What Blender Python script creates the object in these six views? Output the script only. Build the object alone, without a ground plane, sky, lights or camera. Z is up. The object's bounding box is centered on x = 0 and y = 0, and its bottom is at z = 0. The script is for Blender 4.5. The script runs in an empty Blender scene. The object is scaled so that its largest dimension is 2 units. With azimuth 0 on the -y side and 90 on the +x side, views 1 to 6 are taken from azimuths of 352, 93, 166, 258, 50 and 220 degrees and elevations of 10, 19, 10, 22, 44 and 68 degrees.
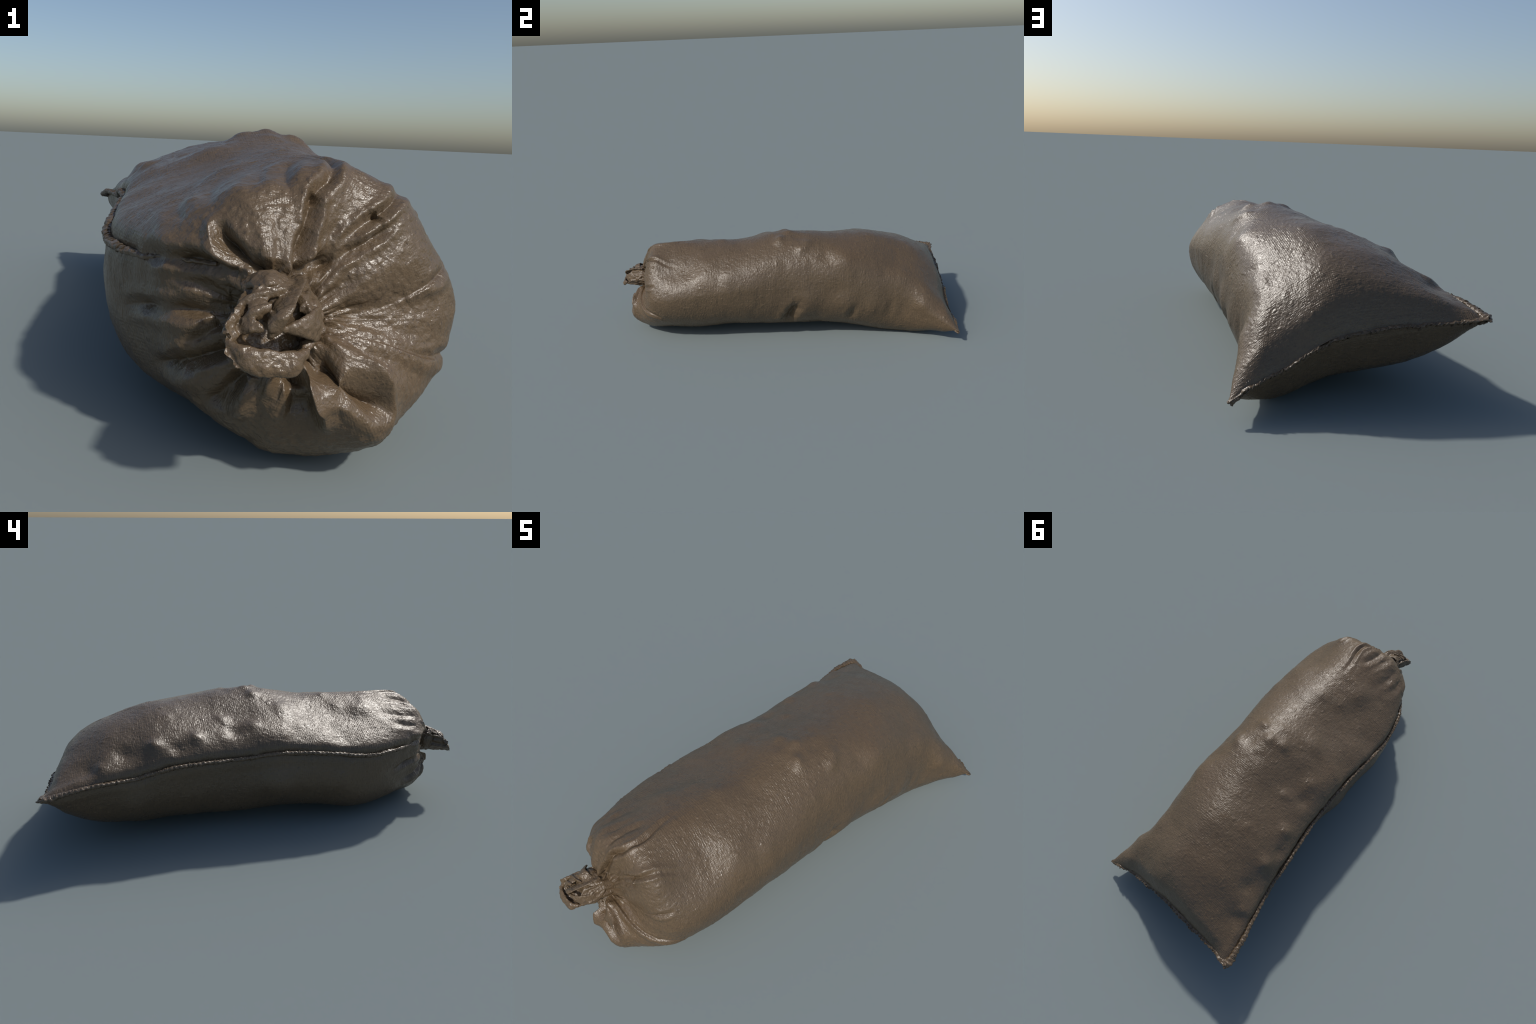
"""A filled burlap sandbag lying on its side: a pillow shaped body whose far end is
sewn flat (two pointed ears), a whip-stitched side seam, and a gathered, tied neck."""
import math
import numpy as np

SEED = 7
rng = np.random.RandomState(SEED)

# ---------------------------------------------------------------- small maths
def smooth(a, b, x):
    t = np.clip((x - a) / (b - a), 0, 1)
    return t * t * (3 - 2 * t)

def hermite(x, xs, ys):
    """smooth curve through control points (xs ascending)"""
    xs = np.asarray(xs, float); ys = np.asarray(ys, float); x = np.asarray(x, float)
    h = np.diff(xs); dl = np.diff(ys) / h
    m = np.r_[dl[0], (dl[:-1] * h[1:] + dl[1:] * h[:-1]) / (h[1:] + h[:-1]), dl[-1]]
    i = np.clip(np.searchsorted(xs, x) - 1, 0, len(xs) - 2)
    t = (x - xs[i]) / h[i]
    return ((1 + 2 * t) * (1 - t) ** 2 * ys[i] + t * (1 - t) ** 2 * h[i] * m[i]
            + t * t * (3 - 2 * t) * ys[i + 1] + t * t * (t - 1) * h[i] * m[i + 1])

def ring(th, v):
    """smooth periodic curve through values spaced evenly round the circle"""
    v = np.asarray(v, float); n = len(v)
    t = (th % (2 * np.pi)) / (2 * np.pi) * n
    i = t.astype(int) % n; f = t - np.floor(t)
    a, b, c, d = v[(i - 1) % n], v[i], v[(i + 1) % n], v[(i + 2) % n]
    return .5 * (2 * b + (c - a) * f + (2 * a - 5 * b + 4 * c - d) * f * f
                 + (3 * b - a - 3 * c + d) * f ** 3)

_tab = np.random.RandomState(91).uniform(-1, 1, (32, 32, 32))
def noise3(P, scale, off=0.0):
    q = np.asarray(P) * scale + 100.37 + off
    i = np.floor(q).astype(int); f = q - i
    f = f * f * f * (f * (f * 6 - 15) + 10)
    i0 = i % 32; i1 = (i + 1) % 32
    x0, y0, z0 = i0[..., 0], i0[..., 1], i0[..., 2]
    x1, y1, z1 = i1[..., 0], i1[..., 1], i1[..., 2]
    fx, fy, fz = f[..., 0], f[..., 1], f[..., 2]
    def L(a, b, t): return a + (b - a) * t
    return L(L(L(_tab[x0, y0, z0], _tab[x1, y0, z0], fx), L(_tab[x0, y1, z0], _tab[x1, y1, z0], fx), fy),
             L(L(_tab[x0, y0, z1], _tab[x1, y0, z1], fx), L(_tab[x0, y1, z1], _tab[x1, y1, z1], fx), fy), fz)

def fbm(P, scale, octs=3, off=0.0):
    s = 0; a = 1.0
    for o in range(octs):
        s = s + a * noise3(P, scale * 2 ** o, off + 7.3 * o); a *= .5
    return s

# ---------------------------------------------------------------- body: control curves
Y_CAP = -.72          # where the gathered end starts
Y_END = .985          # the sewn end
# side seam (left edge) as it runs along the sack
SEAM_Y = [-.75, -.66, -.59, -.51, -.436, -.358, -.28, -.2, -.13, -.06, .01, .077, .144, .212, .279,
          .344, .408, .471, .532, .592, .653, .712, .77, .827, .883, .939, .985]
SEAM_X = [-.178, -.235, -.258, -.278, -.291, -.295, -.292, -.29, -.287, -.286, -.285, -.286, -.29, -.297,
          -.306, -.316, -.326, -.333, -.338, -.346, -.36, -.377, -.393, -.407, -.417, -.424, -.426]
SEAM_Z = [.339, .345, .341, .339, .343, .351, .359, .367, .374, .378, .375, .368, .365, .366, .367,
          .366, .363, .357, .347, .336, .335, .335, .331, .325, .315, .306, .299]
# end seam, from the high ear to the low ear
END_X = [-.426, -.36, -.263, -.164, -.061, .044, .1, .16, .227, .293, .346, .435]
END_Y = [.985, .972, .965, .962, .955, .951, .953, .955, .955, .960, .972, .985]
END_Z = [.299, .291, .287, .280, .268, .253, .240, .211, .168, .135, .115, .069]
# cross-section stations: right-hand fold (x, z), crown height, belly depth, sideways lean of both
ST_Y = [-.72, -.5, -.25, 0, .25, .5, .7, .85, .985]
FOLD_X = [.323, .354, .367, .356, .356, .346, .349, .389, .437]
FOLD_Z = [.257, .282, .321, .322, .310, .249, .187, .140, .070]
CROWN = [.212, .184, .173, .214, .217, .228, .208, .205, .251]
BELLY = [.270, .294, .290, .303, .300, .293, .306, .332, .360]
LEAN_UP = [.290, .235, .225, .235, .234, .194, .165, .148, .130]
LEAN_DOWN = [-.055, -.083, -.100, -.091, -.075, -.047, -.020, -.005, .001]
# how far the gathered end reaches, round the neck (from the +x side, counter clockwise)
CAP_REACH = [-.818, -.826, -.822, -.869, -.800, -.850, -.900, -.933]
NECK = (.030, .262)
NECK_Y = -.835
# swell of the cross-section (rows: stations along y; columns: round the section)
SWELL_Y = [-.9, -.72, -.45, -.15, .15, .45, .7, .9]
SWELL = np.array([
    [-.033, 0, .004, .013, .004, .014, .040, .008],
    [.051, .006, .026, .000, .000, .026, .024, .010],
    [.036, .010, .040, -.010, .040, .056, .000, .022],
    [.017, .012, .017, -.013, .044, .056, -.002, .038],
    [.002, .012, .025, -.017, .022, .044, .003, .024],
    [.004, .021, .004, -.010, .006, .024, .000, .024],
    [-.006, .022, .010, -.006, -.010, .008, -.002, .020],
    [.004, .024, .029, -.030, -.036, .002, -.006, .004]])

def swell(th, y):
    rows = np.stack([ring(th, r) for r in SWELL])
    ys = np.array(SWELL_Y); yc = np.clip(y, ys[0], ys[-1])
    h = np.diff(ys); i = np.clip(np.searchsorted(ys, yc) - 1, 0, len(ys) - 2)
    dl = np.diff(rows, axis=0) / h[:, None]
    m = np.concatenate([dl[:1], (dl[:-1] * h[1:, None] + dl[1:] * h[:-1, None]) / (h[1:] + h[:-1])[:, None], dl[-1:]])
    J = np.broadcast_to(np.arange(len(th)), y.shape)
    t = (yc - ys[i]) / h[i]
    return ((1 + 2 * t) * (1 - t) ** 2 * rows[i, J] + t * (1 - t) ** 2 * h[i] * m[i, J]
            + t * t * (3 - 2 * t) * rows[i + 1, J] + t * t * (t - 1) * h[i] * m[i + 1, J])

def body_rows(th, n_body, n_end, n_cap):
    ya = .5
    vy = np.r_[np.linspace(Y_CAP, ya, n_body)[:-1],
               ya + (Y_END - ya) * np.sin(np.linspace(0, np.pi / 2, n_end))]
    lx = hermite(vy, SEAM_Y, SEAM_X) + .006; lz = hermite(vy, SEAM_Y, SEAM_Z)
    rx = hermite(vy, ST_Y, FOLD_X); rz = hermite(vy, ST_Y, FOLD_Z)
    hu = hermite(vy, ST_Y, CROWN); hd = hermite(vy, ST_Y, BELLY)
    ku = hermite(vy, ST_Y, LEAN_UP); kd = hermite(vy, ST_Y, LEAN_DOWN)
    t = np.clip((vy - ya) / (Y_END - ya), 0, 1)
    g = np.maximum(1 - t ** 1.9, 0) ** (1 / 1.9)
    def rise(h, slope):                                    # sewn end: a flat steep face, then the crown
        f = slope * (Y_END - vy) * (1 - .25 * (1 - t))
        a_ = h * g; k_ = .022
        q = np.clip(.5 + .5 * (f - a_) / k_, 0, 1)
        return np.where(t > 0, np.maximum(f + (a_ - f) * q - k_ * q * (1 - q), 0) * smooth(0, .012, Y_END - vy), a_)
    hu = rise(hu, 2.2); hd = rise(hd, 2.7)
    c, s = np.cos(th), np.sin(th); up = s >= 0
    pw = np.where(up, 1.79, 2.34)
    a = np.sign(c) * np.abs(c) ** (2 / pw)
    u = (1 + a) / 2
    e = 1 + smooth(.6, Y_END, vy)[:, None] * (np.where(up, .42, .12) * (1 - u) + .052 * u)[None]
    b = np.abs(s)[None] ** ((2 / pw)[None] * e)
    k = np.where(up, ku[:, None], kd[:, None]) * (1 - smooth(.8, Y_END, vy))[:, None]
    a2 = a[None] + k * (1 - a * a)[None]
    x = (lx + rx)[:, None] / 2 + (rx - lx)[:, None] / 2 * a2
    u = (1 + a2) / 2
    zc = lz[:, None] * (1 - u) + rz[:, None] * u
    xe = END_X[0] + (END_X[-1] - END_X[0]) * u
    zc = zc + smooth(.25, Y_END, vy)[:, None] * (hermite(xe, END_X, END_Z) - (END_Z[0] * (1 - u) + END_Z[-1] * u))
    z = zc + np.where(up, hu[:, None], -hd[:, None]) * b
    tuck = .008 * (1 - np.abs(2 * u - 1) ** 5)            # the cloth falls back behind the sewn fin
    y = vy[:, None] + smooth(.5, Y_END, vy)[:, None] * (hermite(xe, END_X, END_Y) - Y_END - tuck)
    # gathered end: the last section shrinks towards the neck while it bulges forward
    ph = np.linspace(0, np.pi / 2, n_cap + 1)[1:]
    n = 2.45
    ss = np.cos(ph) ** (2 / n); yy = np.sin(ph) ** (2 / n)
    sc = .08 + .92 * ss
    reach = ring(th, CAP_REACH)
    x2 = NECK[0] + sc[:, None] * (x[0] - NECK[0]); z2 = NECK[1] + sc[:, None] * (z[0] - NECK[1])
    y2 = Y_CAP + (reach[None] - Y_CAP) * yy[:, None]
    w = (1 - smooth(.06, .36, sc))[:, None]
    y2 = y2 * (1 - w) + NECK_Y * w
    X = np.concatenate([x2[::-1], x]); Y = np.concatenate([y2[::-1], y]); Z = np.concatenate([z2[::-1], z])
    f = swell(th, Y)
    w = (1 - np.exp(-((1 + c) / .15)))[None] * (1 - smooth(.75, .98, Y) * .999)
    w = w * np.clip(np.hypot(X - NECK[0], Z - NECK[1]) / .2, 0, 1)
    return X + f * w * c, Y, Z + f * w * s

def resample_rows(X, Y, Z, th, n_half):
    """even spacing round each row; the seam and the fold keep their own columns"""
    P = np.stack([X, Y, Z], -1)
    P = np.concatenate([P, P[:, :1]], 1)
    H = len(th) // 2
    out = []
    for seg in (P[:, :H + 1], P[:, H:]):
        d = np.linalg.norm(np.diff(seg, axis=1), axis=-1)
        s = np.concatenate([np.zeros((len(d), 1)), np.cumsum(d, 1)], 1)
        s /= s[:, -1:]
        tt = np.linspace(0, 1, n_half + 1)[:-1]
        rows = np.empty((len(P), n_half, 3))
        for r in range(len(P)):
            for k in range(3):
                rows[r, :, k] = np.interp(tt, s[r], seg[r, :, k])
        out.append(rows)
    return np.concatenate(out, 1)

def base_body(n_half=360, n_body=420, n_end=150, n_cap=130):
    th = np.arange(1200) / 1200 * 2 * np.pi
    return resample_rows(*body_rows(th, n_body, n_end, n_cap), th, n_half)

def grid_normals(P):
    du = np.roll(P, -1, 1) - np.roll(P, 1, 1)
    dv = np.gradient(P, axis=0)
    n = np.cross(dv, du)
    l = np.linalg.norm(n, axis=-1, keepdims=True)
    n = n / np.maximum(l, 1e-12)
    return n
# ---------------------------------------------------------------- relief of the body
def curve_through(pts, n):
    pts = np.asarray(pts, float)
    d = np.r_[0, np.cumsum(np.linalg.norm(np.diff(pts, axis=0), axis=1))]
    t = np.linspace(0, d[-1], n)
    if len(pts) == 2:
        return np.stack([np.interp(t, d, pts[:, k]) for k in range(3)], -1)
    return np.stack([hermite(t, d, pts[:, k]) for k in range(3)], -1)

# creases and ridges of the cloth: control points, depth (+ is inwards), width,
# shoulder (lip raised on both banks), step (bank on one side stands proud), end tapers
FOLDS = [
    # --- gathered end, clockwise from the big upper lobe
    ([(.010, -.863, .340), (-.039, -.853, .357), (-.064, -.840, .379), (-.083, -.826, .403), (-.089, -.808, .433)], .034, .018, .003, 0, (.0, .35)),
    ([(-.028, -.857, .343), (-.074, -.831, .368), (-.094, -.821, .392), (-.100, -.808, .425), (-.100, -.785, .450)], -.016, .013, 0, 0, (.1, .4)),
    ([(.031, -.848, .341), (.053, -.829, .396), (.065, -.814, .441), (.073, -.799, .471), (.100, -.778, .494), (.122, -.710, .524), (.100, -.584, .523), (.104, -.48, .520)], .017, .012, .005, 0, (.0, .6)),
    ([(.066, -.810, .452), (.076, -.796, .478)], .022, .010, .004, 0, (.4, .4)),
    ([(.035, -.812, .463), (.029, -.793, .485), (.026, -.755, .504), (.041, -.686, .516), (.070, -.62, .520)], .014, .020, .003, 0, (.3, .5)),
    ([(.025, -.854, .335), (.100, -.808, .373), (.162, -.799, .421), (.204, -.784, .447), (.245, -.720, .472), (.269, -.659, .449), (.292, -.564, .434)], .016, .011, .005, 0, (.0, .6)),
    ([(.032, -.845, .326), (.112, -.811, .364), (.155, -.809, .388), (.209, -.795, .421), (.240, -.768, .449)], .018, .011, .004, 0, (.0, .4)),
    ([(.180, -.795, .430), (.192, -.788, .440)], .018, .009, .003, 0, (.4, .4)),
    ([(.060, -.825, .300), (.120, -.800, .310), (.180, -.795, .340), (.250, -.780, .380)], .014, .012, .003, 0, (.0, .5)),
    ([(.079, -.818, .266), (.147, -.776, .259), (.205, -.772, .282), (.264, -.771, .307), (.324, -.752, .332), (.352, -.70, .345)], .017, .011, .004, .009, (.0, .4)),
    ([(.082, -.842, .239), (.147, -.828, .220), (.210, -.814, .202), (.280, -.790, .186), (.342, -.753, .178), (.360, -.70, .150), (.330, -.628, .105)], .018, .013, .004, .014, (.0, .7)),
    ([(.071, -.880, .209), (.098, -.915, .190), (.132, -.915, .170), (.179, -.895, .138), (.200, -.885, .118)], .050, .020, .004, 0, (.0, .3)),
    ([(.068, -.869, .223), (.133, -.875, .206), (.170, -.886, .175), (.196, -.888, .140), (.205, -.885, .100)], -.022, .018, 0, 0, (.0, .4)),
    ([(.049, -.874, .205), (.065, -.906, .186), (.080, -.915, .157), (.093, -.900, .085)], -.030, .015, 0, 0, (.0, .3)),
    ([(.033, -.880, .196), (.050, -.907, .172), (.052, -.903, .136), (.075, -.897, .070)], .030, .018, 0, 0, (.0, .4)),
    ([(.021, -.882, .193), (.026, -.898, .151), (.022, -.875, .075)], .020, .018, 0, .012, (.0, .5)),
    ([(-.032, -.862, .182), (-.039, -.862, .142), (-.045, -.845, .085)], -.020, .018, 0, 0, (.0, .5)),
    ([(-.040, -.857, .183), (-.063, -.848, .156), (-.091, -.825, .119), (-.115, -.78, .095)], .030, .019, .003, 0, (.0, .5)),
    ([(-.070, -.825, .218), (-.125, -.805, .187), (-.168, -.730, .150), (-.193, -.672, .135)], .030, .018, .003, 0, (.0, .4)),
    ([(-.075, -.805, .250), (-.114, -.800, .223), (-.146, -.786, .205)], .020, .014, .003, 0, (.0, .5)),
    ([(-.060, -.793, .263), (-.136, -.777, .266), (-.199, -.703, .252), (-.262, -.547, .217)], .018, .015, .005, 0, (.0, .5)),
    ([(-.060, -.810, .300), (-.120, -.790, .305), (-.180, -.74, .300)], -.010, .020, 0, 0, (.0, .5)),
    ([(-.052, -.837, .343), (-.097, -.809, .356), (-.150, -.773, .355), (-.215, -.675, .347)], .022, .014, .006, 0, (.0, .4)),
    # --- shoulders above the gathered end
    ([(-.036, -.815, .462), (-.010, -.72, .500), (.020, -.60, .514)], .012, .019, .004, 0, (.5, .8)),
    ([(-.090, -.810, .425), (-.095, -.70, .462), (-.060, -.50, .484)], .012, .026, .003, 0, (.5, .8)),
    ([(-.120, -.800, .395), (-.155, -.70, .430), (-.110, -.56, .468)], .010, .022, .003, 0, (.5, .8)),
    # --- flank folds on the sunny side
    ([(.300, .020, .085), (.346, .060, .170), (.356, .100, .235), (.352, .128, .270)], .034, .032, .006, 0, (.15, .6)),
    ([(.330, .380, .110), (.350, .405, .185), (.348, .420, .240)], .013, .022, .004, 0, (.4, .7)),
    ([(.340, .600, .110), (.350, .615, .200), (.335, .640, .270)], .007, .022, .003, 0, (.4, .7)),
    ([(.350, -.30, .410), (.362, -.25, .330), (.340, -.16, .180)], .005, .030, .003, 0, (.5, .7)),
]
# rounded lumps (+) and hollows (-): centre, height, radius
LUMPS = [
    ((.260, .119, .521), .012, .035), ((.206, -.013, .554), .011, .030), ((.116, .048, .579), .010, .030),
    ((.231, .150, .540), .010, .030), ((.179, -.003, .565), .008, .022), ((.352, -.295, .409), .007, .05),
    ((.373, .786, .207), .010, .045), ((.296, .374, .450), .006, .045), ((.051, .361, .554), .004, .03),
    ((-.096, .439, .528), .004, .02), ((-.121, .194, .502), .007, .030), ((-.236, .330, .457), .013, .035),
    ((-.264, .512, .442), .015, .035), ((.093, -.346, .523), .006, .035), ((-.013, -.390, .499), .006, .04),
    ((-.277, .642, .419), -.012, .045), ((-.278, .420, .432), -.011, .032), ((-.201, .150, .463), -.011, .035), ((-.33, .74, .385), .010, .030), ((-.17, .06, .47), .009, .035), ((.04, .02, .570), .010, .03),
    ((-.321, .787, .373), -.008, .04), ((-.05, -.50, .490), .020, .07), ((-.06, -.10, .510), .013, .06), ((.34, -.45, .38), .013, .07), ((.27, .35, .46), .013, .07),
    ((.30, .68, .36), .011, .06), ((-.29, -.05, .20), .010, .07), ((-.30, .60, .19), .010, .07), ((-.25, -.35, .43), -.011, .07), ((-.24, -.15, .44), -.009, .06), ((.345, .50, .19), .013, .07),
     ((-.05, -.78, .465), .008, .04), ((.355, .15, .24), .018, .07), ((.350, .35, .23), .018, .07),
    ((-.292, -.50, .25), .014, .09), ((-.300, -.33, .25), .016, .09), ((-.300, -.16, .26), .016, .09), ((-.300, .02, .26), .016, .09), ((-.31, .60, .24), .016, .09), ((-.30, -.05, .24), .006, .07), ((.29, -.42, .45), .012, .08), ((.26, -.73, .43), .014, .06),
    ((.10, .15, .578), -.005, .03),
    ((.256, -.319, .489), .005, .05), ((.185, -.905, .100), .018, .05), ((.185, .10, .570), -.006, .03), ((.30, .25, .48), -.006, .035),
]

def segment_field(V, C):
    """distance to a poly-line, where along it (0..1) and the vector from it"""
    A = C[:-1]; D = C[1:] - A
    L2 = np.maximum((D * D).sum(1), 1e-12)
    best = np.full(len(V), 1e9); tt = np.zeros(len(V)); vec = np.zeros((len(V), 3)); tan = np.zeros((len(V), 3))
    for i in range(len(A)):
        w = V - A[i]
        t = np.clip(w @ D[i] / L2[i], 0, 1)
        r = w - t[:, None] * D[i]
        d = (r * r).sum(1)
        m = d < best
        best[m] = d[m]; tt[m] = (i + t[m]) / len(A); vec[m] = r[m]; tan[m] = D[i] / math.sqrt(L2[i])
    return np.sqrt(best), tt, vec, tan

def relief(P, N):
    V = P.reshape(-1, 3); M = N.reshape(-1, 3)
    h = np.zeros(len(V))
    for pts, depth, width, shoulder, step, taper in FOLDS:
        C = curve_through(pts, 22)
        reach = width * 4.5 + .01
        sel = np.where(np.all((V > C.min(0) - reach) & (V < C.max(0) + reach), axis=1))[0]
        if len(sel) == 0:
            continue
        v = V[sel]; n = M[sel]
        wob = .25 * width * noise3(v, 34)
        d, t, vec, tan = segment_field(v, C)
        d = np.abs(d + wob)
        env = smooth(-.02, max(taper[0], .02), t) * (1 - smooth(1 - taper[1], 1.0, t))
        env = env * np.exp(-(np.maximum(d - width, 0) / (2.2 * width)) ** 2)
        x = d / width
        prof = np.maximum(1 - x / 1.6, 0) ** 1.6
        k = -depth * prof * env
        if shoulder:
            k = k + shoulder * np.exp(-((x - 1.9) / .8) ** 2) * env
        if step:
            side = (np.cross(tan, n) * vec).sum(1)
            up = smooth(-.25 * width, .35 * width, side)
            k = k + step * up * np.exp(-(d / (2.6 * width)) ** 2) * env
        h[sel] += k
    for c, a, r in LUMPS:
        d2 = ((V - np.array(c)) ** 2).sum(1)
        h += a * np.exp(-d2 / (r * r))
    # small pleats running into the neck
    ang = np.arctan2(V[:, 2] - NECK[1], V[:, 0] - NECK[0]); rad = np.hypot(V[:, 0] - NECK[0], V[:, 2] - NECK[1])
    front = 1 - smooth(-.80, -.70, V[:, 1])
    near = np.exp(-(rad / .16) ** 2) * front
    Q = np.stack([np.cos(ang), np.sin(ang), rad * 1.2], -1)
    pl = noise3(Q, 7.0) + .6 * noise3(Q, 14.0, 5)
    h += near * pl * .008
    side = np.exp(-((rad - .22) / .12) ** 2) * (1 - smooth(-.74, -.55, V[:, 1]))
    h += side * noise3(Q, 5.0, 3) * .006
    # soft wandering dents, transverse draw of the cloth, pimples
    keep = 1 - smooth(.90, .985, V[:, 1])
    h += keep * (.0036 * fbm(V, 6.0, 2) + .0012 * noise3(V * np.array([1, 1.8, 1]), 15, 3))
    h += keep * (.0004 * noise3(V, 60, 9) + (.0005 + .0005 * front) * noise3(V, 115, 2))
    pim = np.maximum(noise3(V, 55, 21) - .62, 0)
    h += keep * pim * .004
    # the cloth pulls in at the side seam
    C = np.stack([SEAM_X, SEAM_Y, SEAM_Z], -1)[1:]
    C[:, 0] += .006
    sel = np.where((V[:, 0] < -.15) & (V[:, 1] > -.72))[0]
    d, t, vec, tan = segment_field(V[sel], C)
    h[sel] += -.002 * np.exp(-(d / .012) ** 2) + .003 * np.exp(-((d - .035) / .02) ** 2)
    return h.reshape(P.shape[:2])

def weave(P):
    """over-and-under threads, four grid steps to a thread, uneven from thread to thread"""
    nr, nc = P.shape[:2]
    r = np.arange(nr)[:, None]; c = np.arange(nc)[None]
    wr = np.cos(r * np.pi / 2); wc = np.cos(c * np.pi / 2)
    amp = .55 + .75 * noise3(P, 9, 4) + .5 * noise3(P, 40, 14)
    amp = np.clip(amp, .08, 1.6) * (.45 + .55 * smooth(-.80, -.62, P[..., 1]))
    row_k = np.random.RandomState(3).uniform(.3, 1.4, nr // 4 + 2)[(r + 1) // 4]
    col_k = np.random.RandomState(4).uniform(.3, 1.3, nc // 4 + 2)[(c + 1) // 4 % (nc // 4)]
    over = np.where(((r // 4 + c // 4) % 2) == 0, 1.0, .45)
    return (.00042 * wr * row_k * over + .00028 * wc * col_k) * amp

#ENDSHAPE
import bpy, bmesh

def grid_mesh(name, P, wrap=True):
    nr, nc = P.shape[:2]
    me = bpy.data.meshes.new(name)
    r = np.arange(nr - 1)[:, None]; c = np.arange(nc if wrap else nc - 1)[None]
    c2 = (c + 1) % nc
    F = np.stack([r * nc + c, (r + 1) * nc + c, (r + 1) * nc + c2, r * nc + c2], -1).reshape(-1, 4)
    me.vertices.add(nr * nc); me.vertices.foreach_set("co", P.reshape(-1).astype(np.float32))
    me.loops.add(F.size); me.loops.foreach_set("vertex_index", F.reshape(-1).astype(np.int32))
    me.polygons.add(len(F))
    me.polygons.foreach_set("loop_start", np.arange(0, F.size, 4, dtype=np.int32))
    me.polygons.foreach_set("use_smooth", np.ones(len(F), bool))
    me.update(calc_edges=True); me.validate()
    return me

col = bpy.context.scene.collection
def add(name, me, parent=None, mat=None):
    ob = bpy.data.objects.new(name, me); col.objects.link(ob)
    if parent: ob.parent = parent
    if mat and not me.materials: me.materials.append(mat)
    return ob

# ---------------------------------------------------------------- material
def burlap(name, light=1.0, warm=0.0, rough=.31):
    m = bpy.data.materials.new(name); m.use_nodes = True
    nt = m.node_tree; nd = nt.nodes; lk = nt.links
    b = nd["Principled BSDF"]
    tc = nd.new("ShaderNodeTexCoord")
    def noise(scale, detail=3, rgh=.55, stretch=None):
        n = nd.new("ShaderNodeTexNoise"); n.inputs["Scale"].default_value = scale
        n.inputs["Detail"].default_value = detail; n.inputs["Roughness"].default_value = rgh
        if stretch:
            mp = nd.new("ShaderNodeMapping"); mp.inputs["Scale"].default_value = stretch
            lk.new(tc.outputs["Object"], mp.inputs["Vector"]); lk.new(mp.outputs["Vector"], n.inputs["Vector"])
        else:
            lk.new(tc.outputs["Object"], n.inputs["Vector"])
        return n.outputs["Fac"]
    def ramp(fac, stops):
        r = nd.new("ShaderNodeValToRGB"); e = r.color_ramp.elements
        while len(e) < len(stops): e.new(.5)
        for q, (p, c) in zip(e, stops):
            q.position = p; q.color = (*c, 1)
        lk.new(fac, r.inputs["Fac"]); return r.outputs["Color"]
    def mix(fac, a, c, mode="MIX"):
        x = nd.new("ShaderNodeMix"); x.data_type = "RGBA"; x.blend_type = mode
        if isinstance(fac, float): x.inputs[0].default_value = fac
        else: lk.new(fac, x.inputs[0])
        lk.new(a, x.inputs[6]); lk.new(c, x.inputs[7]); return x.outputs[2]
    def k(c): return tuple(v * light for v in c)
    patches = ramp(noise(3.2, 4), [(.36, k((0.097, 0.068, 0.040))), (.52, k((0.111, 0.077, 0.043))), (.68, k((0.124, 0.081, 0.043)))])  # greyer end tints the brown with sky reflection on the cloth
    threads = ramp(noise(150, 3, .6, (1, .35, 1)), [(.3, k((0.077, 0.053, 0.033))), (.5, k((0.112, 0.078, 0.046))), (.72, k((0.148, 0.099, 0.056)))])
    c1 = mix(.45, patches, threads)
    rounds = ramp(noise(120, 2, .6, (.25, 2.2, .25)), [(.3, k((0.085, 0.058, 0.035))), (.7, k((0.136, 0.094, 0.055)))])
    c2 = mix(.30, c1, rounds)
    specks = ramp(noise(140, 2, .5), [(.64, (0, 0, 0)), (.71, (1, 1, 1))])
    dark = nd.new("ShaderNodeRGB"); dark.outputs[0].default_value = (*k((.045, .033, .025)), 1)
    sp = nd.new("ShaderNodeMath"); sp.operation = "MULTIPLY"; sp.inputs[1].default_value = .55
    lk.new(specks, sp.inputs[0])
    c3 = mix(sp.outputs[0], c2, dark.outputs[0])
    lk.new(c3, b.inputs["Base Color"])
    mr = nd.new("ShaderNodeMapRange"); mr.inputs[1].default_value = .3; mr.inputs[2].default_value = .7
    mr.inputs[3].default_value = rough - .06; mr.inputs[4].default_value = rough + .10
    lk.new(noise(22, 4), mr.inputs[0]); lk.new(mr.outputs[0], b.inputs["Roughness"])
    b.inputs["Specular IOR Level"].default_value = .5
    # grain: weft streaks running round the sack, thread slubs along it, and a coarse speckle
    def relief_of(height, strength, dist, below=None):
        n = nd.new("ShaderNodeBump"); n.inputs["Strength"].default_value = strength; n.inputs["Distance"].default_value = dist
        lk.new(height, n.inputs["Height"])
        if below: lk.new(below, n.inputs["Normal"])
        return n.outputs[0]
    n1 = relief_of(noise(240, 2, .5, (.26, 1.0, .26)), .62, .0028)
    n2 = relief_of(noise(220, 2, .5, (1.0, .2, 1.0)), .36, .0022, n1)
    n3 = relief_of(noise(210, 2, .55), .40, .0022, n2)
    lk.new(n3, b.inputs["Normal"])
    return m

root = bpy.data.objects.new("sandbag", None); col.objects.link(root)
root["label"] = "brown burlap sandbag lying down, tied neck, stitched seams"
root["category"] = "sandbag"
cloth = burlap("burlap")
cord = burlap("seam_burlap", 1.03)

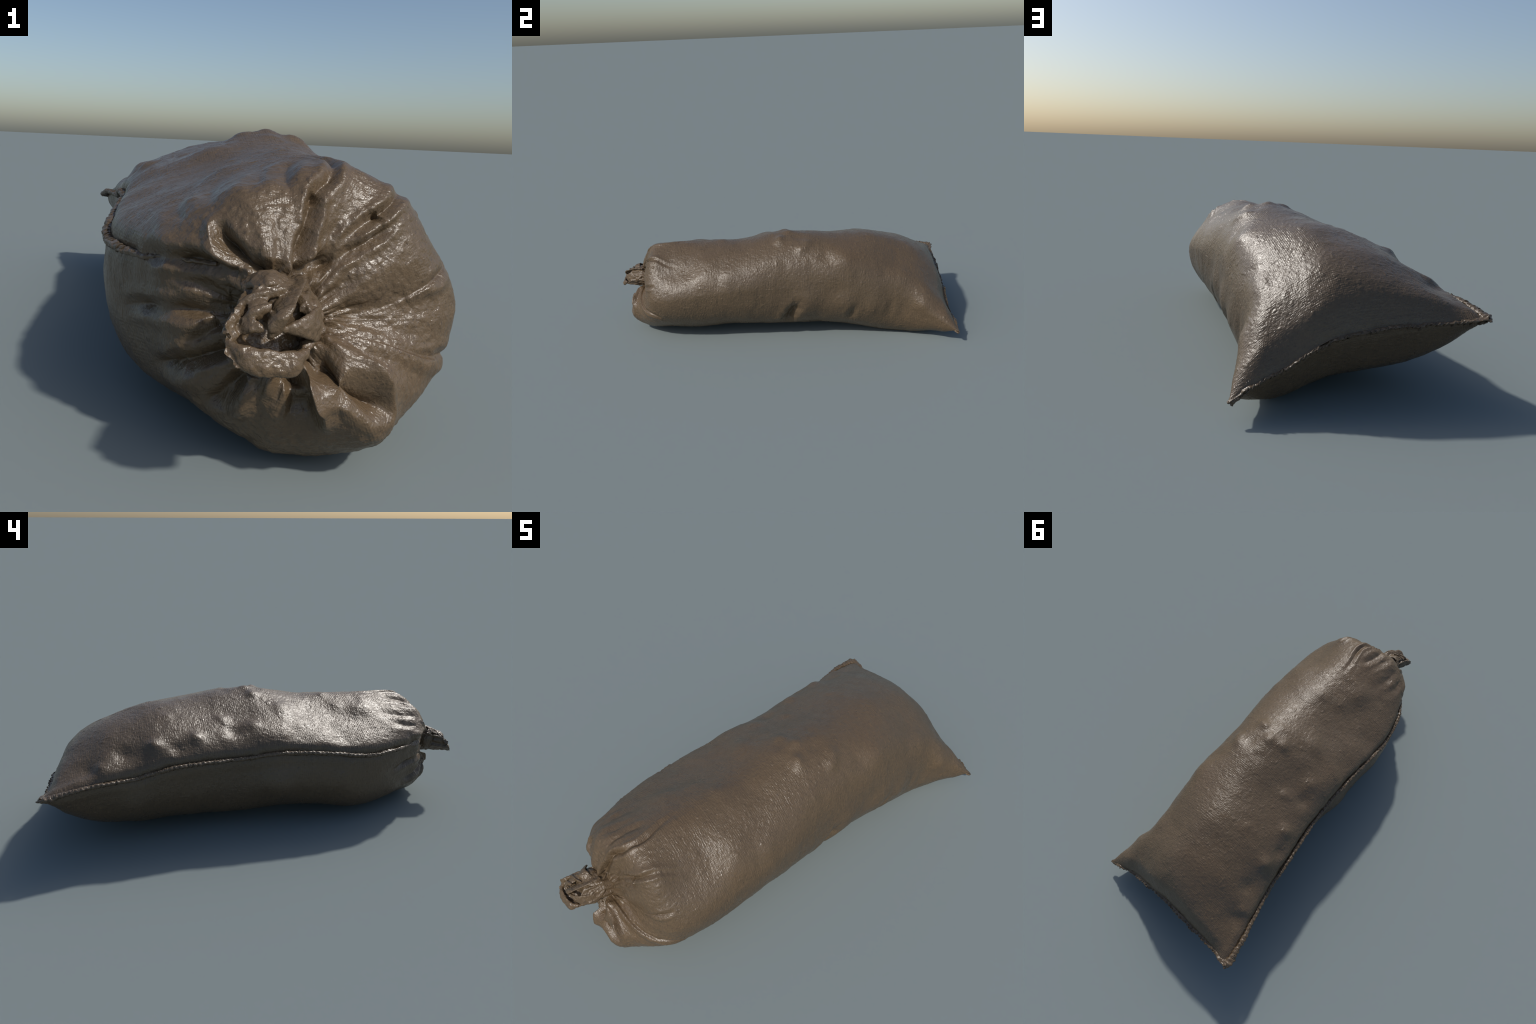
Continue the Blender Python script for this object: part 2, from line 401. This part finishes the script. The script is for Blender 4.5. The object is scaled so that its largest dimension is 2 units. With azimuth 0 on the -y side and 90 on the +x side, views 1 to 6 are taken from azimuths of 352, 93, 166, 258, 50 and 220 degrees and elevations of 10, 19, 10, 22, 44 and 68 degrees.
# ---------------------------------------------------------------- body
def ease(P, row, reach, sigma):
    """smooth the run of the cloth where the gathered end begins"""
    k = np.arange(-3 * sigma, 3 * sigma + 1); g = np.exp(-.5 * (k / sigma) ** 2); g /= g.sum()
    lo, hi = row - reach, row + reach
    acc = np.zeros_like(P[lo:hi])
    for q, w in zip(k, g):
        acc += w * P[lo + q:hi + q]
    f = smooth(0, .5, 1 - np.abs(np.arange(lo, hi) - row) / reach)[:, None, None]
    P[lo:hi] = P[lo:hi] * (1 - f) + acc * f
    return P

P = ease(base_body(520, 540, 270, 290), 300, 130, 24)
N = grid_normals(P)
P = P + N * relief(P, N)[..., None]
N = grid_normals(P)
edge = (1 - smooth(.955, .985, P[..., 1]))
P = P + N * (weave(P) * edge)[..., None]
P[..., 2] = np.maximum(P[..., 2], .0005)
body = add("sack_body", grid_mesh("sack_body", P), root, cloth)

# ---------------------------------------------------------------- seams
def frames(C):
    T = np.gradient(C, axis=0); T /= np.linalg.norm(T, axis=1, keepdims=True)
    up = np.array([0, 0, 1.0])
    S = np.cross(T, up); S /= np.linalg.norm(S, axis=1, keepdims=True)
    U = np.cross(S, T)
    return T, S, U

def seam_roll(C, r_out, r_thick, pitch, seed, ragged=.25, n_around=20):
    """rolled hem bound by a winding thread: a tube with oblique ridges"""
    T, S, U = frames(C)
    d = np.r_[0, np.cumsum(np.linalg.norm(np.diff(C, axis=0), axis=1))]
    a = np.arange(n_around) / n_around * 2 * np.pi
    ph = (d / pitch * 2 * np.pi)[:, None] + a[None]
    Q = np.stack([np.repeat(d[:, None] * 30, n_around, 1), np.cos(a)[None] + 0 * d[:, None], np.sin(a)[None] + 0 * d[:, None]], -1)
    k = 1 + .14 * np.sin(ph) + ragged * noise3(Q, 1.7, seed) + .5 * ragged * noise3(Q, 4.1, seed + 3)
    ro = np.broadcast_to(r_out, d.shape)[:, None]; rt = np.broadcast_to(r_thick, d.shape)[:, None]
    G = C[:, None] + (ro * k * np.cos(a))[..., None] * S[:, None] + (rt * k * np.sin(a))[..., None] * U[:, None]
    cap0 = np.repeat(C[:1, None], n_around, 1); cap1 = np.repeat(C[-1:, None], n_around, 1)
    return np.concatenate([cap0, G, cap1])

def stitch_mesh():
    """one whip stitch: a bent capsule laid over the roll"""
    t = np.linspace(-1, 1, 11)
    ang = t * 1.9
    C = np.stack([np.cos(ang) * 1.0, t * .75, np.sin(ang)], -1)
    T = np.gradient(C, axis=0); T /= np.linalg.norm(T, axis=1, keepdims=True)
    R = np.stack([np.cos(ang), 0 * t, np.sin(ang)], -1)
    B = np.cross(T, R)
    a = np.arange(8) / 8 * 2 * np.pi
    r = .30 * np.sqrt(np.maximum(1 - t ** 6, .02))
    G = C[:, None] + (r[:, None] * np.cos(a))[..., None] * R[:, None] + (1.15 * r[:, None] * np.sin(a))[..., None] * B[:, None]
    G = np.concatenate([np.repeat(C[:1, None], 8, 1), G, np.repeat(C[-1:, None], 8, 1)])
    return grid_mesh("stitch", G)

import mathutils
stitch_data = stitch_mesh(); stitch_data.materials.append(cord)
def lay_stitches(parent, C, radius, pitch, seed, out_sign):
    rs = np.random.RandomState(seed)
    T, S, U = frames(C)
    d = np.r_[0, np.cumsum(np.linalg.norm(np.diff(C, axis=0), axis=1))]
    s = pitch * .7
    while s < d[-1] - pitch * .4:
        i = int(np.searchsorted(d, s))
        if rs.rand() > .10 and .035 < s < d[-1] - .035:
            o = bpy.data.objects.new("stitch", stitch_data); col.objects.link(o); o.parent = parent
            M = mathutils.Matrix(np.stack([S[i] * out_sign, T[i], U[i] * out_sign], 1).tolist())
            M = M @ mathutils.Matrix.Rotation(rs.uniform(-.5, .5), 3, "Y") @ mathutils.Matrix.Rotation(rs.uniform(-.25, .25), 3, "X")
            k = radius[i] if np.ndim(radius) else radius
            k = k * rs.uniform(.78, 1.0)
            o.matrix_world = mathutils.Matrix.LocRotScale(mathutils.Vector(C[i]), M.to_quaternion(),
                              mathutils.Vector((k, pitch * rs.uniform(.42, .6), k * rs.uniform(.9, 1.05))))
        s += pitch * rs.uniform(.75, 1.3)

ys = np.linspace(-.70, .985, 420)
side = np.stack([hermite(ys, SEAM_Y, SEAM_X), ys, hermite(ys, SEAM_Y, SEAM_Z)], -1)
side[:, 0] += -.002 + .003 * noise3(side, 14) + .010 * (1 - smooth(-.70, -.60, ys))
side[:, 2] += .004 * noise3(side, 11, 6)
ear = np.array([[-.430, .988, .298], [-.433, .990, .300]])
lead = curve_through([(-.085, -.812, .352), (-.135, -.780, .353), (-.172, -.738, .349), tuple(side[0])], 60)[:-1]
side = np.concatenate([lead, side, ear])
d_end = np.linalg.norm(side - side[-1], axis=1)
r_side = .0095 + .004 * np.exp(-(d_end / .09) ** 2) - .005 * (1 - smooth(-.80, -.5, side[:, 1]))
r_side = r_side * (.3 + .7 * smooth(0, .030, d_end))
side_seam = add("side_seam", grid_mesh("side_seam", seam_roll(side, r_side * (1.15 + .5 * np.exp(-(d_end / .07) ** 2)), r_side * .85, .021, 2)), root, cord)
lay_stitches(side_seam, side, r_side, .021, 11, -1)

xs = np.linspace(-.426, .435, 260)
end = np.stack([xs, hermite(xs, END_X, END_Y) - .013, hermite(xs, END_X, END_Z)], -1)
end[:, 2] += .007 * noise3(end, 18, 2) + .003 * noise3(end, 45, 5); end[:, 1] += .005 * noise3(end, 24, 8)
end = np.concatenate([[[-.430, .984, .301]], end, [[.436, .984, .066]]])
d0 = np.minimum(np.linalg.norm(end - end[0], axis=1), np.linalg.norm(end - end[-1], axis=1))
r_end = .0075 + .0015 * np.exp(-(d0 / .06) ** 2)
r_end = r_end * (.3 + .7 * smooth(0, .025, d0))
end_seam = add("end_seam", grid_mesh("end_seam", seam_roll(end, r_end * 1.7, r_end * .65, .021, 5, .30)), root, cord)
lay_stitches(end_seam, end + np.array([0, .009, 0]), r_end * .95, .022, 12, -1)

# ---------------------------------------------------------------- tied neck
def ribbon(C, W, thick, n_across=9):
    """thick cloth strip: centre line C, half-width vectors W; returned as a closed tube"""
    T = np.gradient(C, axis=0); T /= np.linalg.norm(T, axis=1, keepdims=True)
    Nn = np.cross(T, W); Nn /= np.maximum(np.linalg.norm(Nn, axis=1, keepdims=True), 1e-9)
    a = np.arange(2 * n_across) / (2 * n_across) * 2 * np.pi
    G = C[:, None] + np.cos(a)[None, :, None] * W[:, None] + (thick * np.sin(a))[None, :, None] * Nn[:, None]
    return np.concatenate([np.repeat(C[:1, None], 2 * n_across, 1), G, np.repeat(C[-1:, None], 2 * n_across, 1)])

def strip(pts, widths, dirs, thick, n=26):
    C = curve_through(settle(pts), n)
    t = np.linspace(0, 1, len(pts)); tt = np.linspace(0, 1, n)
    w = hermite(tt, t, widths)
    D = np.stack([hermite(tt, t, np.array(dirs, float)[:, k]) for k in range(3)], -1)
    D /= np.linalg.norm(D, axis=1, keepdims=True)
    return ribbon(C, D * w[:, None], thick)

# the flared mouth: loop at the tie, loop at the rim (seen from the front, counter clockwise from +x)
MOUTH = np.array([(.062, -.935, .285), (.045, -.960, .318), (.012, -.962, .345), (-.022, -.965, .352),
                  (-.056, -.968, .335), (-.078, -.972, .305), (-.086, -.982, .270), (-.066, -.996, .244),
                  (-.030, -.999, .236), (.005, -.990, .238), (.035, -.965, .250), (.055, -.945, .265)])
def settle(Q):
    """the upper tuft leans back against the sack"""
    Q = np.array(Q, float); f = smooth(.295, .35, Q[:, 2])
    Q[:, 1] += .045 * f; Q[:, 2] -= .012 * f
    return Q
MOUTH = settle(MOUTH)
na = 144
ang = np.arange(na) / na * 2 * np.pi
rim = np.stack([ring(ang, MOUTH[:, k]) for k in range(3)], -1)
tie_c = np.array([.020, -.862, .288])
tie = tie_c + np.stack([.056 * np.cos(ang), 0 * ang, .056 * np.sin(ang)], -1)
base = np.array([.030, -.815, .272]) + np.stack([.050 * np.cos(ang), 0 * ang, .050 * np.sin(ang)], -1)
rows = []
for t in np.linspace(0, 1, 40):
    if t < .25:
        q = t / .25; L = base * (1 - q) + tie * q
    else:
        q = (t - .25) / .75; L = tie * (1 - q ** .8) + rim * q ** .8
    c = L.mean(0)
    fl = smooth(.2, .8, t)
    ruff = 1 + (.05 - .0 * fl) * np.cos(11 * ang + 1.5 * np.sin(2 * ang) + 2.0 * t) + .06 * np.cos(7 * ang + 1.0) * (.6 + .4 * fl)
    rows.append(c + (L - c) * ruff[:, None])
outer = np.array(rows)
inner = []
for t in np.linspace(1, .72, 14):
    i = int(round(t * 39)); L = outer[i]; c = L.mean(0)
    inner.append(c + (L - c) * (.80 - .15 * (1 - t)) + np.array([0, .004, 0]))
funnel = np.concatenate([np.repeat(outer[:1].mean(1, keepdims=True), na, 1), outer, np.array(inner),
                         np.repeat(np.array(inner[-1]).mean(0)[None, None], na, 1)])
X, Yv, Z = np.eye(3)
u_, v_ = np.meshgrid(np.linspace(0, np.pi, 18), np.arange(32) / 32 * 2 * np.pi, indexing="ij")
core = np.stack([.002 + .056 * np.sin(u_) * np.cos(v_), -.884 - .050 * np.cos(u_), .298 + .053 * np.sin(u_) * np.sin(v_)], -1)
pieces = [
    funnel, core[::-1],
    # rolled lower lip
    strip([(-.082, -.970, .272), (-.062, -.988, .256), (-.020, -.993, .248), (.015, -.986, .246), (.034, -.965, .254)],
          [.010, .018, .019, .017, .008], [(0, .3, 1)] * 5, .0075),
    # swollen flap on the sunny side
    strip([(-.002, -.972, .290), (.022, -.968, .293), (.046, -.950, .290), (.062, -.915, .285), (.062, -.880, .280)],
          [.004, .014, .024, .024, .012], [(0, .2, 1)] * 5, .0055),
    # tongue that folds over the mouth from above
    strip([(.030, -.905, .350), (.022, -.950, .348), (.004, -.976, .330), (-.010, -.982, .305), (-.014, -.972, .284)],
          [.018, .022, .024, .022, .012], [(1, 0, .55)] * 5, .0055),
    # second fold beneath it
    strip([(-.010, -.915, .355), (-.022, -.950, .350), (-.034, -.970, .330), (-.040, -.965, .304)],
          [.014, .018, .018, .010], [(1, .2, .2)] * 4, .0055),
    # left wall of the tuft
    strip([(-.034, -.895, .340), (-.050, -.935, .330), (-.068, -.958, .310), (-.082, -.964, .286)],
          [.014, .018, .018, .012], [(.5, 1, .3)] * 4, .0055),
    # crumpled rolls between the folds
    strip([(-.052, -.920, .345), (-.020, -.948, .362), (.016, -.935, .360)], [.012, .018, .012], [(0, 1, .5)] * 3, .0045),
    strip([(-.062, -.958, .322), (-.040, -.973, .338), (-.012, -.975, .346), (.010, -.968, .350)], [.006, .008, .008, .006], [Z] * 4, .0045),
    strip([(-.060, -.960, .300), (-.042, -.975, .316), (-.018, -.980, .326)], [.006, .009, .006], [(0, .4, 1)] * 3, .0045),
    strip([(-.066, -.958, .286), (-.046, -.970, .296), (-.030, -.972, .292)], [.008, .012, .006], [(0, .4, 1)] * 3, .0045),
    strip([(.030, -.880, .340), (.052, -.905, .330), (.058, -.930, .312)], [.014, .014, .010], [(0, 1, .6)] * 3, .0055),
    strip([(.045, -.870, .250), (.057, -.900, .256), (.046, -.935, .258)], [.012, .014, .010], [(0, .6, 1)] * 3, .0055),
    strip([(.066, -.865, .310), (.072, -.885, .292), (.066, -.900, .268)], [.010, .014, .008], [Yv] * 3, .0055),
    strip([(.050, -.915, .330), (.040, -.945, .330), (.030, -.955, .316)], [.010, .010, .006], [(.4, 0, 1)] * 3, .0045),
]
bm = bmesh.new()
for G in pieces:
    me = grid_mesh("tmp", G); bm.from_mesh(me); bpy.data.meshes.remove(me)
me = bpy.data.meshes.new("tied_neck"); bm.to_mesh(me); bm.free()
neck = add("tied_neck", me, root, cloth)
md = neck.modifiers.new("remesh", "REMESH"); md.mode = "VOXEL"; md.voxel_size = .0018; md.use_smooth_shade = True
dg = bpy.context.evaluated_depsgraph_get()
me2 = bpy.data.meshes.new_from_object(neck.evaluated_get(dg))
neck.modifiers.clear(); neck.data = me2; me2.name = "tied_neck"
n = len(me2.vertices)
co = np.empty(n * 3, np.float32); me2.vertices.foreach_get("co", co); co = co.reshape(-1, 3).astype(float)
no = np.empty(n * 3, np.float32); me2.vertices.foreach_get("normal", no); no = no.reshape(-1, 3)
w = smooth(-.82, -.86, co[:, 1])
co = co + no * (w * (.0018 * noise3(co, 42) + .0016 * noise3(co, 85, 4) + .0009 * noise3(co, 170, 8)))[:, None]
me2.vertices.foreach_set("co", co.astype(np.float32).reshape(-1))
me2.polygons.foreach_set("use_smooth", np.ones(len(me2.polygons), bool)); me2.update()

# ---------------------------------------------------------------- corner tufts
def tuft(name, strips):
    bm = bmesh.new()
    for G in strips:
        me = grid_mesh("tmp", G); bm.from_mesh(me); bpy.data.meshes.remove(me)
    me = bpy.data.meshes.new(name); bm.to_mesh(me); bm.free()
    ob = add(name, me, root, cord)
    md = ob.modifiers.new("remesh", "REMESH"); md.mode = "VOXEL"; md.voxel_size = .0016; md.use_smooth_shade = True
    me2 = bpy.data.meshes.new_from_object(ob.evaluated_get(bpy.context.evaluated_depsgraph_get()))
    ob.modifiers.clear(); ob.data = me2; me2.name = name
    n = len(me2.vertices)
    co = np.empty(n * 3, np.float32); me2.vertices.foreach_get("co", co); co = co.reshape(-1, 3).astype(float)
    no = np.empty(n * 3, np.float32); me2.vertices.foreach_get("normal", no); no = no.reshape(-1, 3)
    co = co + no * (.0030 * noise3(co, 70) + .0014 * noise3(co, 150, 4))[:, None]
    me2.vertices.foreach_set("co", co.astype(np.float32).reshape(-1))
    me2.polygons.foreach_set("use_smooth", np.ones(len(me2.polygons), bool)); me2.update()

def plain_strip(pts, widths, d, thick, n=20):
    pts = np.array(pts) + np.array([-.008 if pts[0][0] > 0 else .008, -.009, 0])
    C = curve_through(pts, n); w = hermite(np.linspace(0, 1, n), np.linspace(0, 1, len(pts)), widths)
    D = np.array(d, float); D /= np.linalg.norm(D)
    return ribbon(C, D[None] * w[:, None], thick)

tuft("corner_tuft", [
    plain_strip([(-.345, .968, .292), (-.385, .978, .296), (-.415, .984, .301), (-.433, .988, .303)], [.006, .012, .015, .010], (.25, 1, 0), .006),
    plain_strip([(-.405, .930, .305), (-.414, .958, .302), (-.424, .980, .302)], [.006, .011, .010], (1, .1, 0), .006),
    plain_strip([(-.418, .975, .300), (-.431, .984, .308), (-.436, .988, .314)], [.008, .008, .004], (.3, 1, 0), .004)])
tuft("corner_tuft", [
    plain_strip([(.360, .968, .108), (.395, .974, .090), (.425, .982, .072), (.433, .986, .066)], [.005, .011, .014, .009], (-.25, 1, -.2), .006),
    plain_strip([(.412, .972, .078), (.430, .983, .070), (.436, .988, .058)], [.008, .009, .005], (.5, .6, .4), .004)])
